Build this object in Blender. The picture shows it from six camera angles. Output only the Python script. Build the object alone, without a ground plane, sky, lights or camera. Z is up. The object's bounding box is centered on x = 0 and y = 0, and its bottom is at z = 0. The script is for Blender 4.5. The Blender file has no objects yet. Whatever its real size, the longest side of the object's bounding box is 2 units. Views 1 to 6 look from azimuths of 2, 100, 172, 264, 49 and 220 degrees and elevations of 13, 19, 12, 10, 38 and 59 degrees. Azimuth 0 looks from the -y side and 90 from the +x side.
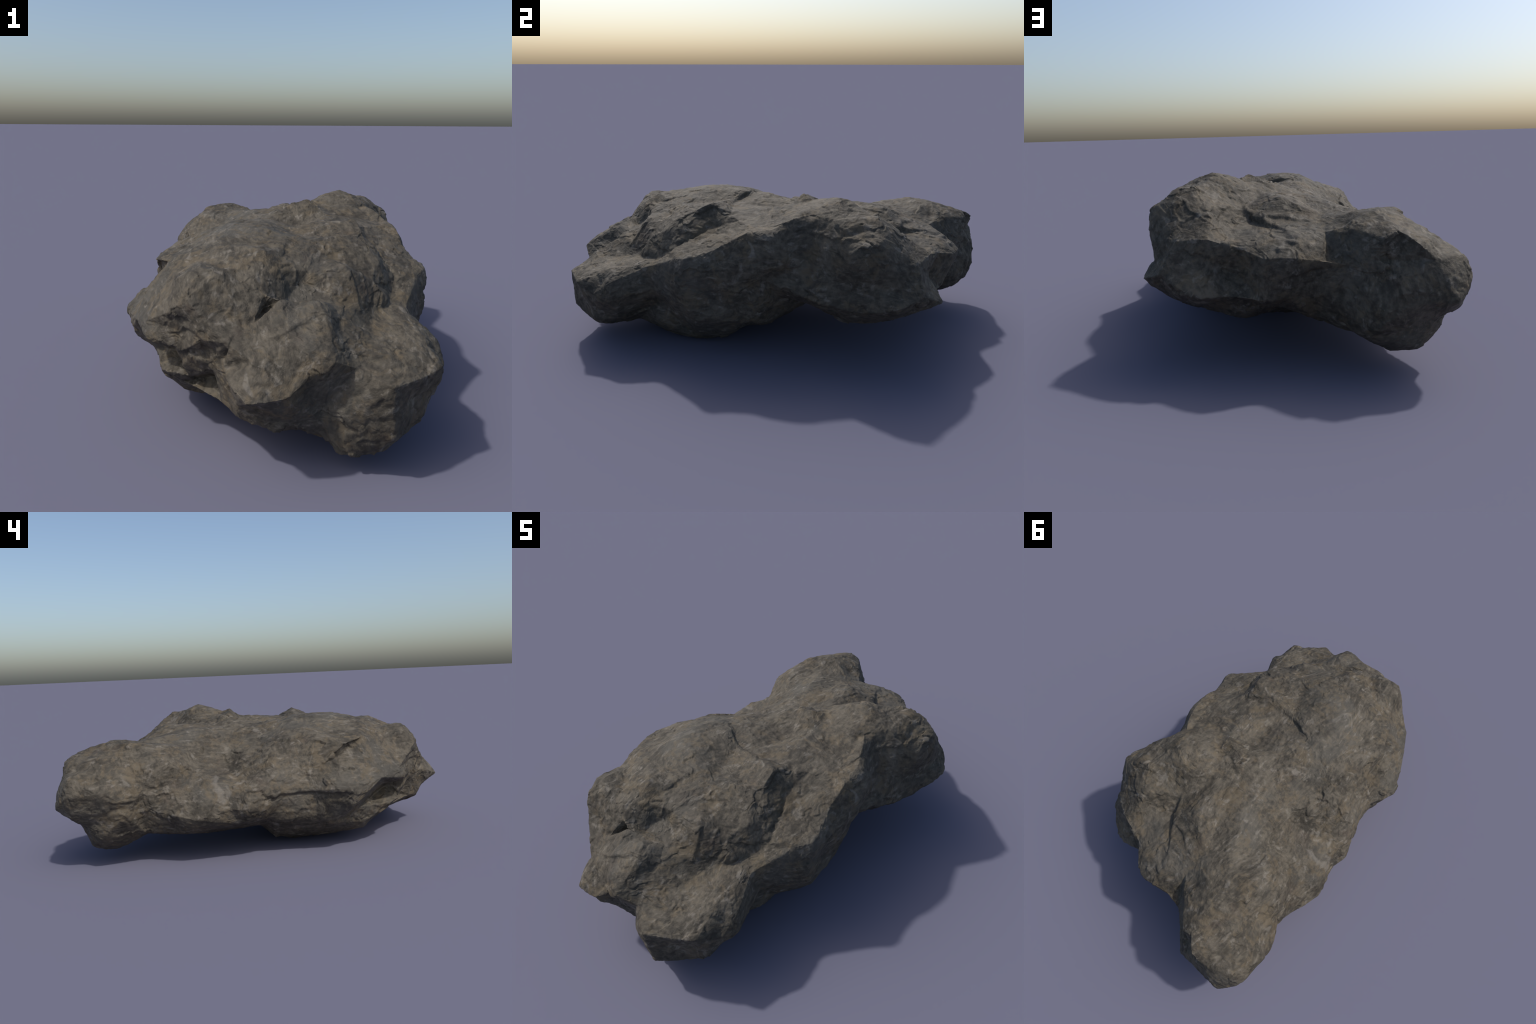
"""A long grey-brown boulder: a tilted slab with a blocky nose, a hanging lobe,
a broken shelf on one flank and a stubby foot at the far end.

The boulder is described by its ridge, rim and keel lines (hand-placed control
points).  A skin is stretched over those lines, rounded between them, then cut by
steps and cracks and roughened with several scales of rock grain.
"""
import bpy, bmesh, math
import numpy as np

# --------------------------------------------------------------------------
# 1. The lines of the boulder (metres).  -y is the nose end, +y the foot end.
# --------------------------------------------------------------------------
LINES = dict(
    nose_edge=[(-.140, -.925, .310), (-.088, -.995, .281), (.020, -.985, .292), (.075, -.945, .335), (.153, -.940, .384)],
    nose_block_crest=[(-.074, -.826, .448), (.004, -.770, .505), (.067, -.740, .490), (.118, -.778, .502)],
    nose_block_corner=[(.139, -.836, .461), (.151, -.893, .424)],
    nose_block_side=[(.183, -.748, .456), (.188, -.800, .420), (.035, -.890, .438), (.020, -.832, .470), (-.076, -.925, .375)],
    nose_underside=[(-.110, -.900, .225), (-.120, -.860, .170), (-.020, -.890, .145), (.075, -.925, .235), (.132, -.885, .225), (.130, -.882, .165), (.035, -.905, .180), (.125, -.830, .104), (.060, -.760, .076)],
    lobe_top_rim=[(.223, -.899, .346), (.316, -.942, .312), (.430, -.858, .310), (.482, -.825, .328), (.512, -.740, .290), (.510, -.655, .348), (.441, -.520, .402)],
    lobe_top_seam=[(.205, -.865, .384), (.280, -.764, .385), (.394, -.535, .418)],
    lobe_top_mid=[(.290, -.700, .390), (.345, -.690, .388), (.345, -.830, .354), (.440, -.680, .385)],
    lobe_belt=[(.400, -.855, .230), (.205, -.920, .210), (.330, -.930, .155), (.450, -.780, .140), (.485, -.785, .240), (.525, -.665, .270), (.440, -.660, .145)],
    lobe_base=[(.185, -.875, .060), (.300, -.915, .115), (.310, -.868, .070), (.395, -.820, .112), (.360, -.770, .070), (.290, -.700, .055), (.160, -.800, .070)],
    bay_behind_block=[(.163, -.712, .478), (.163, -.637, .512), (.096, -.608, .555)],
    crevice=[(-.034, -.762, .470), (.030, -.716, .474), (.086, -.680, .480)],
    bay_roof=[(-.045, -.757, .515), (-.052, -.715, .562), (.000, -.660, .570), (.045, -.655, .500), (.085, -.640, .512)],
    brow_face=[(-.120, -.765, .535)],
    bay_wall=[(.170, -.500, .580), (.350, -.435, .555), (.250, -.655, .452), (.216, -.585, .555)],
    brow=[(-.280, -.785, .520), (-.230, -.735, .590), (-.130, -.700, .575), (-.050, -.617, .622), (.014, -.548, .610), (.100, -.462, .618), (.210, -.400, .626)],
    crown_swell=[(-.050, -.400, .652), (-.270, -.580, .572)],
    crown=[(-.190, -.525, .619), (-.185, -.335, .650), (-.055, -.220, .650), (.030, -.225, .625), (.105, -.225, .635), (.262, -.240, .662), (.293, -.256, .660)],
    hollow_on_top=[(.075, -.320, .612), (-.190, -.170, .635), (-.100, -.130, .636), (.080, -.190, .618), (.090, .020, .590), (-.050, .010, .620), (-.145, -.010, .610)],
    knob=[(.128, .136, .687), (.175, .190, .672), (.050, .150, .660), (.200, .080, .642), (.200, -.010, .635)],
    summit=[(.210, .290, .690), (.290, .300, .711), (.300, .350, .700), (.240, .360, .685), (.350, .430, .666), (.370, .470, .664), (.435, .465, .660), (.495, .470, .620), (.540, .480, .590)],
    summit_shoulder=[(.383, .190, .664), (.430, .300, .655), (.465, .050, .612), (.44, .10, .635)],
    step_below_crown=[(.303, -.315, .632), (.346, -.360, .577), (.356, -.219, .575), (.307, -.159, .622), (.270, -.350, .620)],
    flank_rim=[(.520, -.352, .478), (.552, -.305, .490), (.534, -.236, .505), (.500, -.150, .545), (.490, -.060, .592)],
    flank_shelf=[(.401, -.396, .505), (.430, -.270, .530), (.420, -.050, .605), (.40, .05, .615)],
    flank_wall=[(.315, -.530, .506), (.318, -.602, .418), (.395, -.470, .445), (.347, -.552, .464)],
    right_belly=[(.555, -.310, .410), (.550, -.340, .350), (.515, -.390, .305), (.532, -.090, .370), (.515, -.200, .300), (.490, .030, .390), (.480, .170, .460), (.460, .220, .535), (.535, .000, .460), (.537, -.060, .485), (.508, .050, .565), (.550, -.215, .430)],
    right_turn=[(.405, -.465, .120), (.425, -.400, .165), (.420, -.450, .235), (.515, -.270, .200), (.505, -.120, .250), (.465, -.080, .185), (.405, .000, .160), (.476, -.010, .265), (.440, .070, .305), (.420, .180, .280)],
    lobe_neck=[(.458, -.500, .300), (.385, -.540, .180), (.300, -.630, .080)],
    keel=[(.310, -.450, .018), (.330, -.300, .018), (.330, -.190, .038), (.330, -.100, .095), (.250, .030, .105)],
    right_mass=[(.530, .370, .572), (.548, .380, .510), (.525, .220, .335), (.545, .420, .300), (.580, .560, .342)],
    right_mass_base=[(.440, .300, .240), (.420, .350, .200), (.420, .450, .200), (.470, .572, .258), (.390, .570, .220), (.210, .600, .172)],
    right_notch=[(.516, .310, .420), (.538, .470, .405), (.533, .570, .398), (.512, .665, .375)],
    back_corner=[(.540, .540, .480), (.430, .735, .325), (.370, .757, .302)],
    back_rim=[(.450, .515, .622), (.455, .600, .520), (.450, .640, .490), (.335, .700, .503), (.230, .735, .473), (.150, .825, .445), (.090, .848, .452), (-.040, .832, .432), (-.085, .805, .425)],
    back_shelf=[(.250, .600, .518), (.330, .560, .595), (.105, .560, .566), (.165, .450, .586), (.060, .680, .528), (.020, .765, .505), (.160, .720, .500), (.320, .630, .540)],
    back_wall=[(.240, .700, .370), (.340, .700, .400), (.150, .776, .285), (.270, .738, .298), (.070, .800, .300), (-.020, .800, .320), (-.100, .835, .290), (-.150, .868, .360), (-.125, .850, .415)],
    saddle=[(-.120, .350, .605), (-.040, .400, .608), (.080, .290, .622), (.050, .500, .620), (-.120, .140, .592), (-.095, .600, .560), (-.080, .730, .512)],
    foot_crest=[(-.137, .785, .536), (-.250, .750, .580), (-.240, .915, .515), (-.293, .912, .537), (-.340, .970, .502), (-.335, .785, .560), (-.380, .635, .572), (-.240, .600, .568), (-.345, .460, .548)],
    foot_left=[(-.466, .490, .485), (-.420, .730, .524), (-.480, .800, .486), (-.515, .920, .445), (-.552, .925, .368), (-.570, .770, .365), (-.505, .600, .380)],
    foot_end=[(-.300, .936, .440), (-.470, .995, .305), (-.350, .988, .300), (-.220, .980, .275), (-.265, .968, .375), (-.400, .968, .440), (-.190, .898, .440)],
    foot_base=[(-.420, .905, .212), (-.520, .915, .262), (-.500, .840, .215), (-.500, .800, .150), (-.404, .860, .098), (-.310, .800, .068), (-.370, .755, .066), (-.200, .910, .170), (-.220, .955, .220), (-.190, .760, .130)],
    left_slope=[(-.250, -.020, .558), (-.387, .350, .448), (-.320, .200, .430), (-.350, .090, .475), (-.365, -.040, .530), (-.230, .160, .530), (-.270, .380, .530)],
    left_rim=[(-.400, -.255, .560), (-.420, -.365, .548), (-.450, -.370, .525), (-.390, -.470, .545), (-.350, -.585, .520), (-.310, -.710, .555), (-.320, -.300, .580)],
    left_flank=[(-.438, -.380, .475), (-.470, -.250, .430), (-.480, -.140, .420), (-.455, .060, .435), (-.514, .005, .393), (-.510, .130, .360), (-.500, .280, .375), (-.480, .455, .378)],
    left_ledge=[(-.338, -.738, .450), (-.430, -.650, .390), (-.494, -.535, .356), (-.547, -.400, .332), (-.580, -.300, .332), (-.515, -.190, .325), (-.520, -.070, .290), (-.570, .120, .265), (-.548, .210, .260), (-.572, .360, .230), (-.515, .545, .270), (-.505, .620, .285), (-.548, .680, .270)],
    left_undercut=[(-.540, -.400, .252), (-.450, -.432, .205), (-.488, -.220, .172), (-.468, -.300, .145), (-.480, .000, .180), (-.510, .150, .185), (-.480, .420, .150), (-.460, .600, .160)],
    cave=[(-.285, -.765, .335), (-.150, -.876, .408), (-.310, -.735, .390), (-.360, -.672, .222), (-.290, -.690, .220), (-.246, -.810, .485), (-.230, -.830, .400), (-.210, -.800, .350), (-.330, -.725, .330), (-.420, -.680, .335), (-.300, -.620, .270), (-.205, -.690, .215), (-.200, -.80, .29), (-.16, -.86, .32)],
    left_keel=[(-.320, -.635, .172), (-.386, -.625, .206), (-.320, -.535, .100), (-.410, -.470, .120), (-.330, -.485, .066), (-.300, -.045, .050), (-.260, -.140, .018), (-.250, .040, .095), (-.330, .300, .100), (-.330, .590, .120), (-.400, -.300, .100), (-.165, -.800, .180)],
    underside=[(.300, .200, .228), (.150, .210, .190), (.050, -.600, .015), (.150, -.400, .000), (.000, -.350, .015), (.150, -.150, .030), (-.100, -.150, .040), (.050, .120, .122), (-.150, .310, .078), (.150, .350, .110), (.000, .550, .185), (.280, .500, .170), (-.120, -.550, .060), (.100, .680, .235), (-.120, .600, .155), (-.060, .690, .170), (-.100, .770, .190)],
)
# lines whose points are joined by a real edge of the rock
EDGES = ("nose_edge", "nose_block_crest", "nose_block_corner", "crevice", "lobe_top_rim", "lobe_top_seam", "brow", "crown", "flank_rim", "back_rim", "left_ledge",
         "lobe_neck", "right_notch")
# edges that stay crisp
CRISP = ("nose_edge", "nose_block_crest", "nose_block_corner", "lobe_top_rim", "flank_rim", "back_rim", "left_ledge", "right_notch", "crevice")


def on_ball(p):
    """Where a point of the long boulder lies on a ball: the middle is unrolled round
    the y axis, the two ends are seen from a centre inside each end."""
    x, y, z = p[:, 0] / .58, p[:, 1], (p[:, 2] - MID_HEIGHT) / .36
    end = np.maximum(np.abs(y) - .5, 0) / .5
    lat = np.where(end > 0, 45 + .5 * np.degrees(np.arctan2(end, np.hypot(x, z))), np.abs(y) / .5 * 45)
    lat, lon = np.radians(lat) * np.sign(y), np.arctan2(z, x)
    return np.stack([np.cos(lat) * np.cos(lon), np.sin(lat), np.cos(lat) * np.sin(lon)], 1)


MID_HEIGHT = .27


def stretch_skin():
    """Triangles between neighbouring control points: first on a ball round the
    middle, then edges are turned until triangles are well shaped and follow EDGES."""
    points, keep, crisp, n = [], set(), set(), 0
    for name, line in LINES.items():
        points += line
        if name in EDGES:
            keep |= {(n + i, n + i + 1) for i in range(len(line) - 1)}
        if name in CRISP:
            crisp |= {(n + i, n + i + 1) for i in range(len(line) - 1)}
        n += len(line)
    p = np.array(points)
    d = on_ball(p)
    bm = bmesh.new()
    vs = [bm.verts.new(v) for v in d]
    bm.verts.index_update()
    bmesh.ops.convex_hull(bm, input=vs)
    bm.verts.index_update()
    tris = []
    for f in bm.faces:
        i = [v.index for v in f.verts]
        a, b, c = d[i]
        if np.dot(np.cross(b - a, c - a), a + b + c) < 0:
            i.reverse()
        tris.append(tuple(i))
    bm.free()

    def normal(t):
        m = np.cross(p[t[1]] - p[t[0]], p[t[2]] - p[t[0]])
        return m / (np.linalg.norm(m) + 1e-12)

    def angle(o, a, b):
        u, w = p[a] - p[o], p[b] - p[o]
        return math.acos(max(-1, min(1, u @ w / (np.linalg.norm(u) * np.linalg.norm(w) + 1e-12))))

    side = {}
    for t in tris:
        for k in range(3):
            side[t[k], t[(k + 1) % 3]] = t[(k + 2) % 3]
    for sweep in range(12):
        turned = 0
        for a, b in sorted(side):
            if a > b or (a, b) not in side:
                continue
            c, e = side[a, b], side[b, a]
            if (a, b) in keep or (c, e) in side or (e, c) in side:
                continue
            wanted = (min(c, e), max(c, e)) in keep
            bad = angle(c, a, b) + angle(e, a, b) > math.pi + 1e-6
            if not (wanted or bad):
                continue
            n1, n2 = normal((a, b, c)), normal((b, a, e))
            m1, m2 = normal((c, e, b)), normal((e, c, a))
            if min(m1 @ m2, m1 @ (n1 + n2), m2 @ (n1 + n2)) < (-.5 if wanted else .25):
                continue
            for key in ((a, b), (b, a)):
                del side[key]
            side.update({(c, e): b, (e, b): c, (b, c): e, (e, c): a, (c, a): e, (a, e): c})
            turned += 1
        if not turned:
            break
    done = {tuple(sorted((x, y, z))): (x, y, z) for (x, y), z in side.items()}
    crisp = [c for c in sorted(crisp) if c in side or c[::-1] in side]
    return p, np.array([done[k] for k in sorted(done)]), np.array(crisp)


def normals_of(v, t):
    fn = np.cross(v[t[:, 1]] - v[t[:, 0]], v[t[:, 2]] - v[t[:, 0]])
    n = np.zeros_like(v)
    for k in range(3):
        np.add.at(n, t[:, k], fn)
    return n / (np.linalg.norm(n, axis=1)[:, None] + 1e-12)


def edges_of(t):
    e = np.sort(np.vstack([t[:, [0, 1]], t[:, [1, 2]], t[:, [2, 0]]]), axis=1)
    return np.unique(e, axis=0, return_inverse=True)


def halve(v, t, crisp, round_by):
    """Split every triangle in four; new points bulge towards the tangent planes."""
    e, inv = edges_of(t)
    inv = inv.reshape(-1)
    a, b = v[e[:, 0]], v[e[:, 1]]
    m = (a + b) / 2
    if round_by:
        n = normals_of(v, t)
        na, nb = n[e[:, 0]], n[e[:, 1]]
        pa = m - ((m - a) * na).sum(1)[:, None] * na
        pb = m - ((m - b) * nb).sum(1)[:, None] * nb
        m = m + round_by * ((pa + pb) / 2 - m)
    k, c = len(t), len(v)
    ab, bc, ca = inv[:k] + c, inv[k:2 * k] + c, inv[2 * k:] + c
    t2 = np.vstack([np.stack(x, 1) for x in ((t[:, 0], ab, ca), (t[:, 1], bc, ab), (t[:, 2], ca, bc), (ab, bc, ca))])
    at = {(i, j): c + n for n, (i, j) in enumerate(e.tolist())}
    mid = np.array([at[min(i, j), max(i, j)] for i, j in crisp.tolist()])
    crisp2 = np.vstack([np.stack([crisp[:, 0], mid], 1), np.stack([mid, crisp[:, 1]], 1)])
    return np.vstack([v, m]), t2, crisp2


def relax(v, t, crisp, rounds, amount):
    """Smooth the skin; along crisp edges mostly lengthwise, so they stay sharp."""
    e, _ = edges_of(t)
    deg = np.bincount(e.ravel(), minlength=len(v))[:, None]
    amount = np.full((len(v), 1), amount)
    amount[np.unique(crisp)] *= .25
    for _ in range(rounds):
        s = np.zeros_like(v)
        np.add.at(s, e[:, 0], v[e[:, 1]])
        np.add.at(s, e[:, 1], v[e[:, 0]])
        v = v + amount * (s / deg - v)
    return v


# --------------------------------------------------------------------------
# 2. Cracks, steps and ribs that run over the skin.
#    step: (line, low side, drop, reach)   groove / rib: (line, height, half width)
# --------------------------------------------------------------------------
STEPS = dict(
    scoop_wall=([(.180, .462, .575), (.160, .552, .536), (.066, .677, .528)], (1, .3, 0), .030, .06),
    scoop_branch=([(.112, .586, .536), (.067, .590, .560), (.004, .630, .552)], (.2, 1, 0), .016, .04),
    shelf_chip=([(.075, .769, .498), (.031, .791, .491)], (.2, 1, 0), .012, .03),
    shelf_edge_chip=([(.114, .802, .479), (.091, .832, .467)], (.3, 1, -.3), .012, .03),
    crown_step=([(.060, -.211, .622), (-.035, -.187, .634), (-.109, -.148, .640)], (.4, 1, 0), .020, .05),
    brow_step=([(.318, -.345, .600), (.308, -.300, .635), (.300, -.240, .652), (.270, -.150, .632)], (1, .2, -.2), .012, .04),
    left_lip=([(-.454, -.318, .495), (-.447, -.381, .525), (-.387, -.478, .551), (-.394, -.529, .510)], (-.4, 0, -1), .016, .05),
    left_joint=([(-.477, -.175, .423), (-.511, -.182, .340)], (0, 1, 0), .012, .05),
    left_undercut_lip=([(-.557, .090, .298), (-.520, -.055, .313), (-.514, -.181, .312), (-.575, -.292, .317), (-.539, -.427, .292)], (0, 0, -1), .018, .06),
    foot_lip=([(-.563, .724, .328), (-.547, .673, .325), (-.526, .628, .333)], (0, 0, -1), .012, .04),
    foot_chip=([(-.495, .610, .402), (-.493, .556, .386), (-.482, .516, .389)], (0, 0, -1), .010, .04),
    brow_chip=([(.004, -.592, .606), (.029, -.508, .619)], (1, -.2, 0), .014, .03),
    block_ledge=([(-.072, -.888, .410), (-.008, -.889, .437), (.080, -.848, .469), (.118, -.809, .491)], (.3, -1, -.6), .009, .05),
    cave_floor=([(-.358, -.670, .228), (-.261, -.765, .312), (-.212, -.796, .323)], (0, .3, 1), .014, .03),
    cave_ledge=([(-.333, -.739, .432), (-.267, -.792, .450)], (0, 0, -1), .014, .03),
    cave_shelf=([(-.352, -.712, .374), (-.260, -.801, .417)], (0, 0, -1), .012, .03),
    lobe_chip=([(.445, -.753, .366), (.473, -.716, .351), (.466, -.671, .375)], (.7, -.7, -.4), .010, .03),
    back_chip=([(.055, .833, .387), (-.018, .832, .404), (-.074, .830, .406)], (0, 0, -1), .010, .04),
)
GROOVES = dict(
    face_foot=([(.349, -.121, .613), (.350, -.252, .572), (.397, -.308, .537), (.419, -.423, .473), (.404, -.488, .431)], -.014, .014),
    lobe_seam=([(.335, -.607, .425), (.385, -.526, .426), (.408, -.454, .450)], -.010, .012),
    shelf_pit=([(.409, -.321, .525), (.413, -.265, .538)], -.014, .014),
    shelf_nick=([(.389, -.228, .558), (.416, -.154, .575)], -.008, .010),
    arch=([(.382, .124, .643), (.366, .171, .663), (.406, .225, .655)], -.014, .014),
    cave_slit=([(-.175, -.854, .343), (-.143, -.875, .397)], -.016, .012),
    block_crevice=([(-.100, -.835, .452), (-.034, -.762, .470), (.030, -.716, .474)], -.008, .012),
    top_slit=([(-.083, .042, .610), (-.142, .071, .605), (-.204, .046, .589)], -.007, .012),
    knob_slit=([(.144, .228, .658), (.140, .158, .682), (.021, .124, .645)], -.006, .014),
    shelf_slit=([(.084, .727, .511), (.026, .773, .501)], -.008, .009),
    foot_arc=([(-.365, .869, .526), (-.422, .902, .486), (-.484, .898, .464)], -.006, .012),
    foot_notch=([(-.544, .762, .278), (-.555, .698, .292), (-.521, .640, .288)], -.014, .016),
    summit_nick=([(.488, .321, .599), (.483, .402, .622), (.482, .468, .629)], -.008, .014),
    lobe_scar=([(.273, -.936, .201), (.329, -.938, .216)], -.006, .008),
)
RIBS = dict(
    bay_rib=([(.208, -.556, .572), (.238, -.600, .521), (.252, -.640, .463)], .009, .010),
    brow_rib=([(-.216, -.729, .590), (-.143, -.698, .576), (-.087, -.665, .595), (-.070, -.603, .628)], .006, .010),
    cave_rib=([(-.265, -.795, .512), (-.208, -.815, .449), (-.163, -.846, .417)], .007, .010),
    flank_rib=([(-.477, .446, .363), (-.512, .441, .312), (-.539, .403, .283), (-.555, .355, .275), (-.520, .311, .346)], .006, .010),
    flank_vein=([(-.520, .222, .340), (-.557, .300, .272), (-.536, .353, .188)], .006, .009),
    foot_rim_rib=([(-.390, .615, .563), (-.402, .519, .530), (-.310, .365, .499), (-.369, .310, .436)], .006, .012),
    slope_rib=([(-.444, .458, .449), (-.461, .372, .388), (-.501, .268, .373), (-.463, .142, .382)], .006, .012),
    foot_end_rib=([(-.240, .976, .322), (-.297, .983, .342), (-.386, .993, .338)], .005, .010),
    foot_under_rib=([(-.166, .887, .192), (-.223, .953, .217), (-.321, .904, .162)], .005, .010),
    saddle_rib=([(-.245, .369, .543), (-.354, .401, .503), (-.399, .492, .523), (-.380, .618, .570)], .005, .012),
)


# --------------------------------------------------------------------------
# 3. Rock grain: gradient noise and broken-chip noise, in plain numpy.
# --------------------------------------------------------------------------
def scatter(ix, iy, iz, seed):
    """Repeatable random number in 0..1 for each lattice cell."""
    h = (ix * 374761393 + iy * 668265263 + iz * 2147483647 + seed * 974634777) & 0xFFFFFFFF
    h = ((h ^ (h >> 13)) * 1274126177) & 0xFFFFFFFF
    h = ((h ^ (h >> 16)) * 2246822519) & 0xFFFFFFFF
    return ((h ^ (h >> 15)) & 0xFFFFFF) / float(0x1000000)


def noise(p, seed):
    i = np.floor(p).astype(np.int64)
    f = p - i
    w = f * f * f * (f * (f * 6 - 15) + 10)
    out = np.zeros(len(p))
    for c in range(8):
        o = np.array([c & 1, c >> 1 & 1, c >> 2 & 1])
        q, d = i + o, f - o
        a = scatter(q[:, 0], q[:, 1], q[:, 2], seed) * 2 * math.pi
        z = scatter(q[:, 0], q[:, 1], q[:, 2], seed + 57) * 2 - 1
        s = np.sqrt(1 - z * z)
        g = d[:, 0] * s * np.cos(a) + d[:, 1] * s * np.sin(a) + d[:, 2] * z
        out += g * np.prod(np.where(o, w, 1 - w), axis=1)
    return out * 1.6


def layered(p, seed, octaves, ridged=False):
    total, amp = np.zeros(len(p)), 1.0
    for k in range(octaves):
        n = noise(p * 2.03 ** k + 17.3 * k, seed + k)
        total += amp * ((1 - 2 * np.abs(n)) if ridged else n)
        amp *= .5
    return total


def chips(p, seed):
    """Each cell of broken rock is a small flat face with its own tilt."""
    i = np.floor(p).astype(np.int64)
    best, tilt = np.full(len(p), 9.0), np.zeros(len(p))
    for dx in (-1, 0, 1):
        for dy in (-1, 0, 1):
            for dz in (-1, 0, 1):
                q = i + (dx, dy, dz)
                r = [scatter(q[:, 0], q[:, 1], q[:, 2], seed + k) for k in range(6)]
                d = p - (q + np.stack(r[:3], 1))
                dist = (d * d).sum(1)
                t = (d * (np.stack(r[3:], 1) * 2 - 1)).sum(1)
                near = dist < best
                best, tilt = np.where(near, dist, best), np.where(near, t, tilt)
    return tilt


def along(p, line):
    """Distance from points to a line of straight pieces, and the nearest place on it."""
    best, place, end = np.full(len(p), 9.0), np.zeros_like(p), np.zeros(len(p))
    line = np.array(line)
    n = len(line) - 1
    for k in range(n):
        a, d = line[k], line[k + 1] - line[k]
        u = np.clip((p - a) @ d / (d @ d), 0, 1)
        q = a + u[:, None] * d
        dist = np.linalg.norm(p - q, axis=1)
        near = dist < best
        best, place = np.where(near, dist, best), np.where(near[:, None], q, place)
        end = np.where(near, (k + u) / n, end)
    return best, place, np.sin(np.clip(end, .03, .97) * math.pi) ** .5


def relief(v):
    """Height to add along the normal."""
    h = np.zeros(len(v))
    wob = np.stack([layered(v * 14, 300 + k, 2) for k in range(3)], 1)
    vw = v + .010 * wob
    for line, low, drop, reach in STEPS.values():
        box = np.array(line)
        near = np.where(np.all((v > box.min(0) - 3 * reach) & (v < box.max(0) + 3 * reach), axis=1))[0]
        d, q, fade = along(vw[near], line)
        low = np.array(low, float) / np.linalg.norm(low)
        s = ((vw[near] - q) @ low) / .006
        side = np.tanh(s)
        h[near] += drop * fade * np.exp(-(d / reach) ** 1.5) * np.where(side > 0, -.75 * side, -.25 * side)
    for line, height, width in list(GROOVES.values()) + list(RIBS.values()):
        box = np.array(line)
        near = np.where(np.all((v > box.min(0) - 4 * width) & (v < box.max(0) + 4 * width), axis=1))[0]
        d, q, fade = along(vw[near], line)
        h[near] += height * fade * np.exp(-(d / width) ** 1.4)
    patch = np.clip(.5 + 1.2 * layered(v * 3.1, 11, 2), 0, 1)
    warp = v + .03 * wob
    grain = .0032 * layered(warp * 9, 21, 3, ridged=True)
    grain += .0078 * patch * chips(warp * np.array([11, 9, 14]), 31)
    grain += .0034 * (1 - .4 * patch) * chips(warp * np.array([24, 20, 30]), 41)
    grain += .0016 * layered(warp * 34, 51, 3)
    return h + grain - grain.mean() - .5 * grain.std()


LEVELS = 5
def build_surface():
    start, tri, edges = stretch_skin()
    cage = start
    for again in range(3):             # rounding must not pull the skin off its lines
        v, t, crisp = cage, tri, edges
        for level in range(LEVELS if again == 2 else 4):
            v, t, crisp = halve(v, t, crisp, .28 if level < 2 else .1 if level < 4 else 0)
        v = relax(v, t, crisp, 3, .5)
        if again < 2:
            cage = cage + .8 * (start - v[:len(cage)])
    v = v + normals_of(v, t) * relief(v)[:, None]
    v[:, 2] -= v[:, 2].min()
    return v, t


def make_mesh(name, v, t):
    me = bpy.data.meshes.new(name)
    me.vertices.add(len(v)); me.vertices.foreach_set("co", v.astype(np.float32).ravel())
    me.loops.add(len(t) * 3); me.loops.foreach_set("vertex_index", t.astype(np.int32).ravel())
    me.polygons.add(len(t))
    me.polygons.foreach_set("loop_start", np.arange(0, len(t) * 3, 3, dtype=np.int32))
    me.polygons.foreach_set("loop_total", np.full(len(t), 3, dtype=np.int32))
    me.update(calc_edges=True)
    me.validate()
    me.polygons.foreach_set("use_smooth", np.ones(len(me.polygons), dtype=bool))
    return me


class Nodes:
    def __init__(self, tree):
        self.tree = tree

    def add(self, kind, values=None, **props):
        n = self.tree.nodes.new(kind)
        for k, x in props.items():
            setattr(n, k, x)
        for k, x in (values or {}).items():
            if isinstance(x, bpy.types.NodeSocket):
                self.tree.links.new(x, n.inputs[k])
            else:
                n.inputs[k].default_value = x
        return n

    def noise(self, where, scale, detail=4, rough=.55, distort=0):
        return self.add("ShaderNodeTexNoise", {"Vector": where, "Scale": scale, "Detail": detail, "Roughness": rough, "Distortion": distort}).outputs["Fac"]

    def streaks(self, where, turn, squeeze, scale):
        m = self.add("ShaderNodeMapping", {"Vector": where, "Rotation": turn, "Scale": squeeze})
        return self.noise(m.outputs["Vector"], scale, 5, .6, .4)

    def ramp(self, fac, lo, hi):
        n = self.add("ShaderNodeMapRange", {"Value": fac, "From Min": lo, "From Max": hi}, interpolation_type="SMOOTHSTEP")
        return n.outputs["Result"]

    def math(self, op, a, b):
        return self.add("ShaderNodeMath", {0: a, 1: b}, operation=op).outputs[0]

    def mix(self, fac, a, b, blend="MIX"):
        n = self.add("ShaderNodeMix", {0: fac}, data_type="RGBA", blend_type=blend)
        for socket, x in ((n.inputs[6], a), (n.inputs[7], b)):
            if isinstance(x, bpy.types.NodeSocket):
                self.tree.links.new(x, socket)
            else:
                socket.default_value = (*x, 1)
        return n.outputs[2]

    def blend(self, fac, a, b):
        n = self.add("ShaderNodeMix", {0: fac, 2: a, 3: b}, data_type="FLOAT")
        return n.outputs[0]


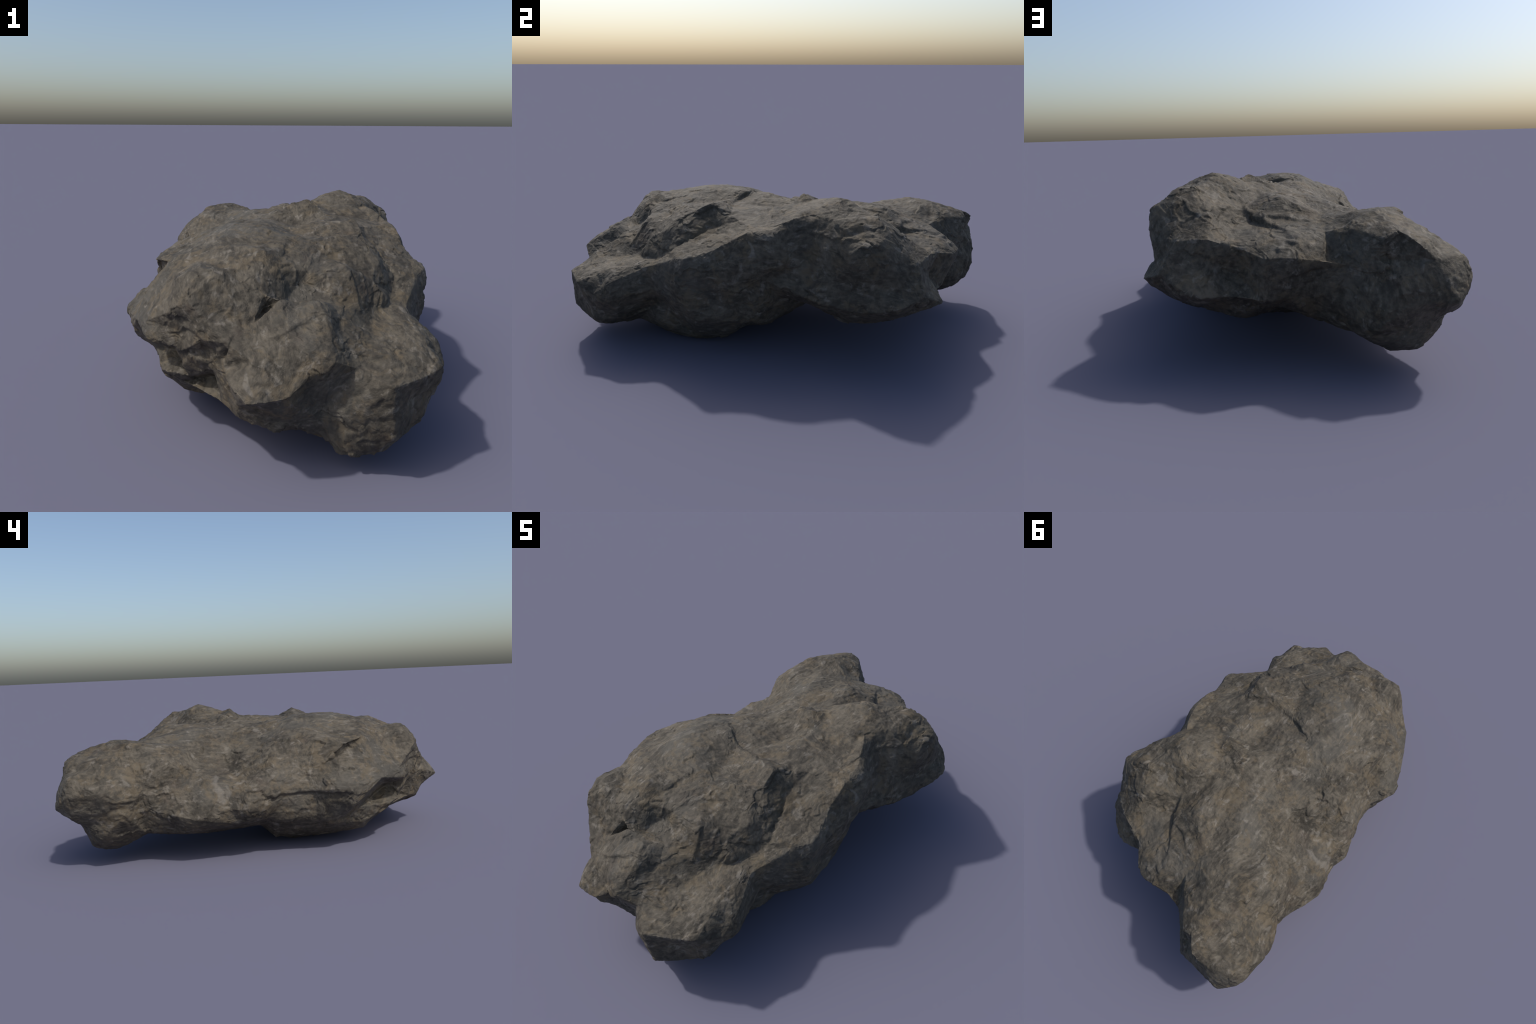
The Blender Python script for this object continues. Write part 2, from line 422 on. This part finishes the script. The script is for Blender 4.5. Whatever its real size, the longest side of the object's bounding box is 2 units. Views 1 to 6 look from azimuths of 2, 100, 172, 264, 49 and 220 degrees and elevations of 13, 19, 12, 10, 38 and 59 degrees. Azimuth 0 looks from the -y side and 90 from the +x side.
def rock_material():
    m = bpy.data.materials.new("weathered_rock")
    m.use_nodes = True
    k = Nodes(m.node_tree)
    bsdf = m.node_tree.nodes["Principled BSDF"]
    at = k.add("ShaderNodeTexCoord").outputs["Object"]
    # swirl the coordinates so streaks bend with the grain of the rock
    swirl = k.add("ShaderNodeTexNoise", {"Vector": at, "Scale": 3.0, "Detail": 2.0}).outputs["Color"]
    swirl = k.add("ShaderNodeVectorMath", {0: swirl, 1: (.5, .5, .5)}, operation="SUBTRACT").outputs[0]
    swirl = k.add("ShaderNodeVectorMath", {0: swirl, "Scale": .14}, operation="SCALE").outputs[0]
    at2 = k.add("ShaderNodeVectorMath", {0: at, 1: swirl}, operation="ADD").outputs[0]
    one = k.streaks(at2, (.3, .2, .9), (1, .22, .7), 62)
    two = k.streaks(at2, (-.5, .6, 2.2), (.8, .20, 1), 68)
    region = k.ramp(k.noise(at, 3.5, 2), .42, .58)
    fibre = k.blend(region, one, two)
    mottle = k.noise(at2, 9, 6, .62, .3)
    patch = k.noise(at2, 3.2, 4, .55, .2)
    blotch = k.noise(at2, 22, 4, .6, .5)
    # grey-brown body, darker in patches, paler in others
    fine = k.noise(at2, 48, 5, .65, .4)
    tone = k.math("ADD", k.math("ADD", k.math("MULTIPLY", fibre, .36), k.math("MULTIPLY", fine, .28)), k.math("MULTIPLY", mottle, .36))
    body = k.mix(k.ramp(tone, .40, .61), (.035, .030, .022), (.101, .087, .065))
    body = k.mix(k.math("MULTIPLY", k.ramp(patch, .50, .66), .45), body, (.070, .067, .058))
    body = k.mix(k.math("MULTIPLY", k.ramp(k.math("ADD", k.math("MULTIPLY", k.noise(at2, 10, 5, .65, .3), .65), k.math("MULTIPLY", fine, .35)), .49, .61), .55), body, (.105, .080, .047))
    body = k.mix(k.math("MULTIPLY", k.ramp(k.noise(at, 7.5, 4, .6, .6), .60, .74), .50), body, (.052, .039, .029))
    body = k.mix(k.math("MULTIPLY", k.ramp(k.math("MULTIPLY", blotch, k.math("ADD", fibre, .5)), .56, .74), .45), body, (.190, .172, .146))
    bright = k.ramp(k.noise(at2, 11, 3, .5, 1.2), .62, .76)
    body = k.mix(k.math("MULTIPLY", bright, .45), body, (.190, .174, .150))
    # pale scuffed line along sharp edges
    worn = k.ramp(k.add("ShaderNodeNewGeometry").outputs["Pointiness"], .525, .60)
    worn = k.math("MULTIPLY", worn, k.ramp(mottle, .40, .60))
    body = k.mix(k.math("MULTIPLY", worn, .45), body, (.175, .158, .132))
    m.node_tree.links.new(body, bsdf.inputs["Base Color"])
    bsdf.inputs["Roughness"].default_value = .72
    bsdf.inputs["Specular IOR Level"].default_value = .33
    grain = k.math("ADD", k.math("MULTIPLY", fibre, .6), k.noise(at2, 110, 4, .65))
    bump = k.add("ShaderNodeBump", {"Height": grain, "Strength": .60, "Distance": .004})
    m.node_tree.links.new(bump.outputs["Normal"], bsdf.inputs["Normal"])
    return m


v, t = build_surface()
ob = bpy.data.objects.new("boulder", make_mesh("boulder", v, t))
bpy.context.scene.collection.objects.link(ob)
ob.data.materials.append(rock_material())
ob["label"] = "long weathered grey-brown boulder with blocky nose and ledges"
ob["category"] = "rock"
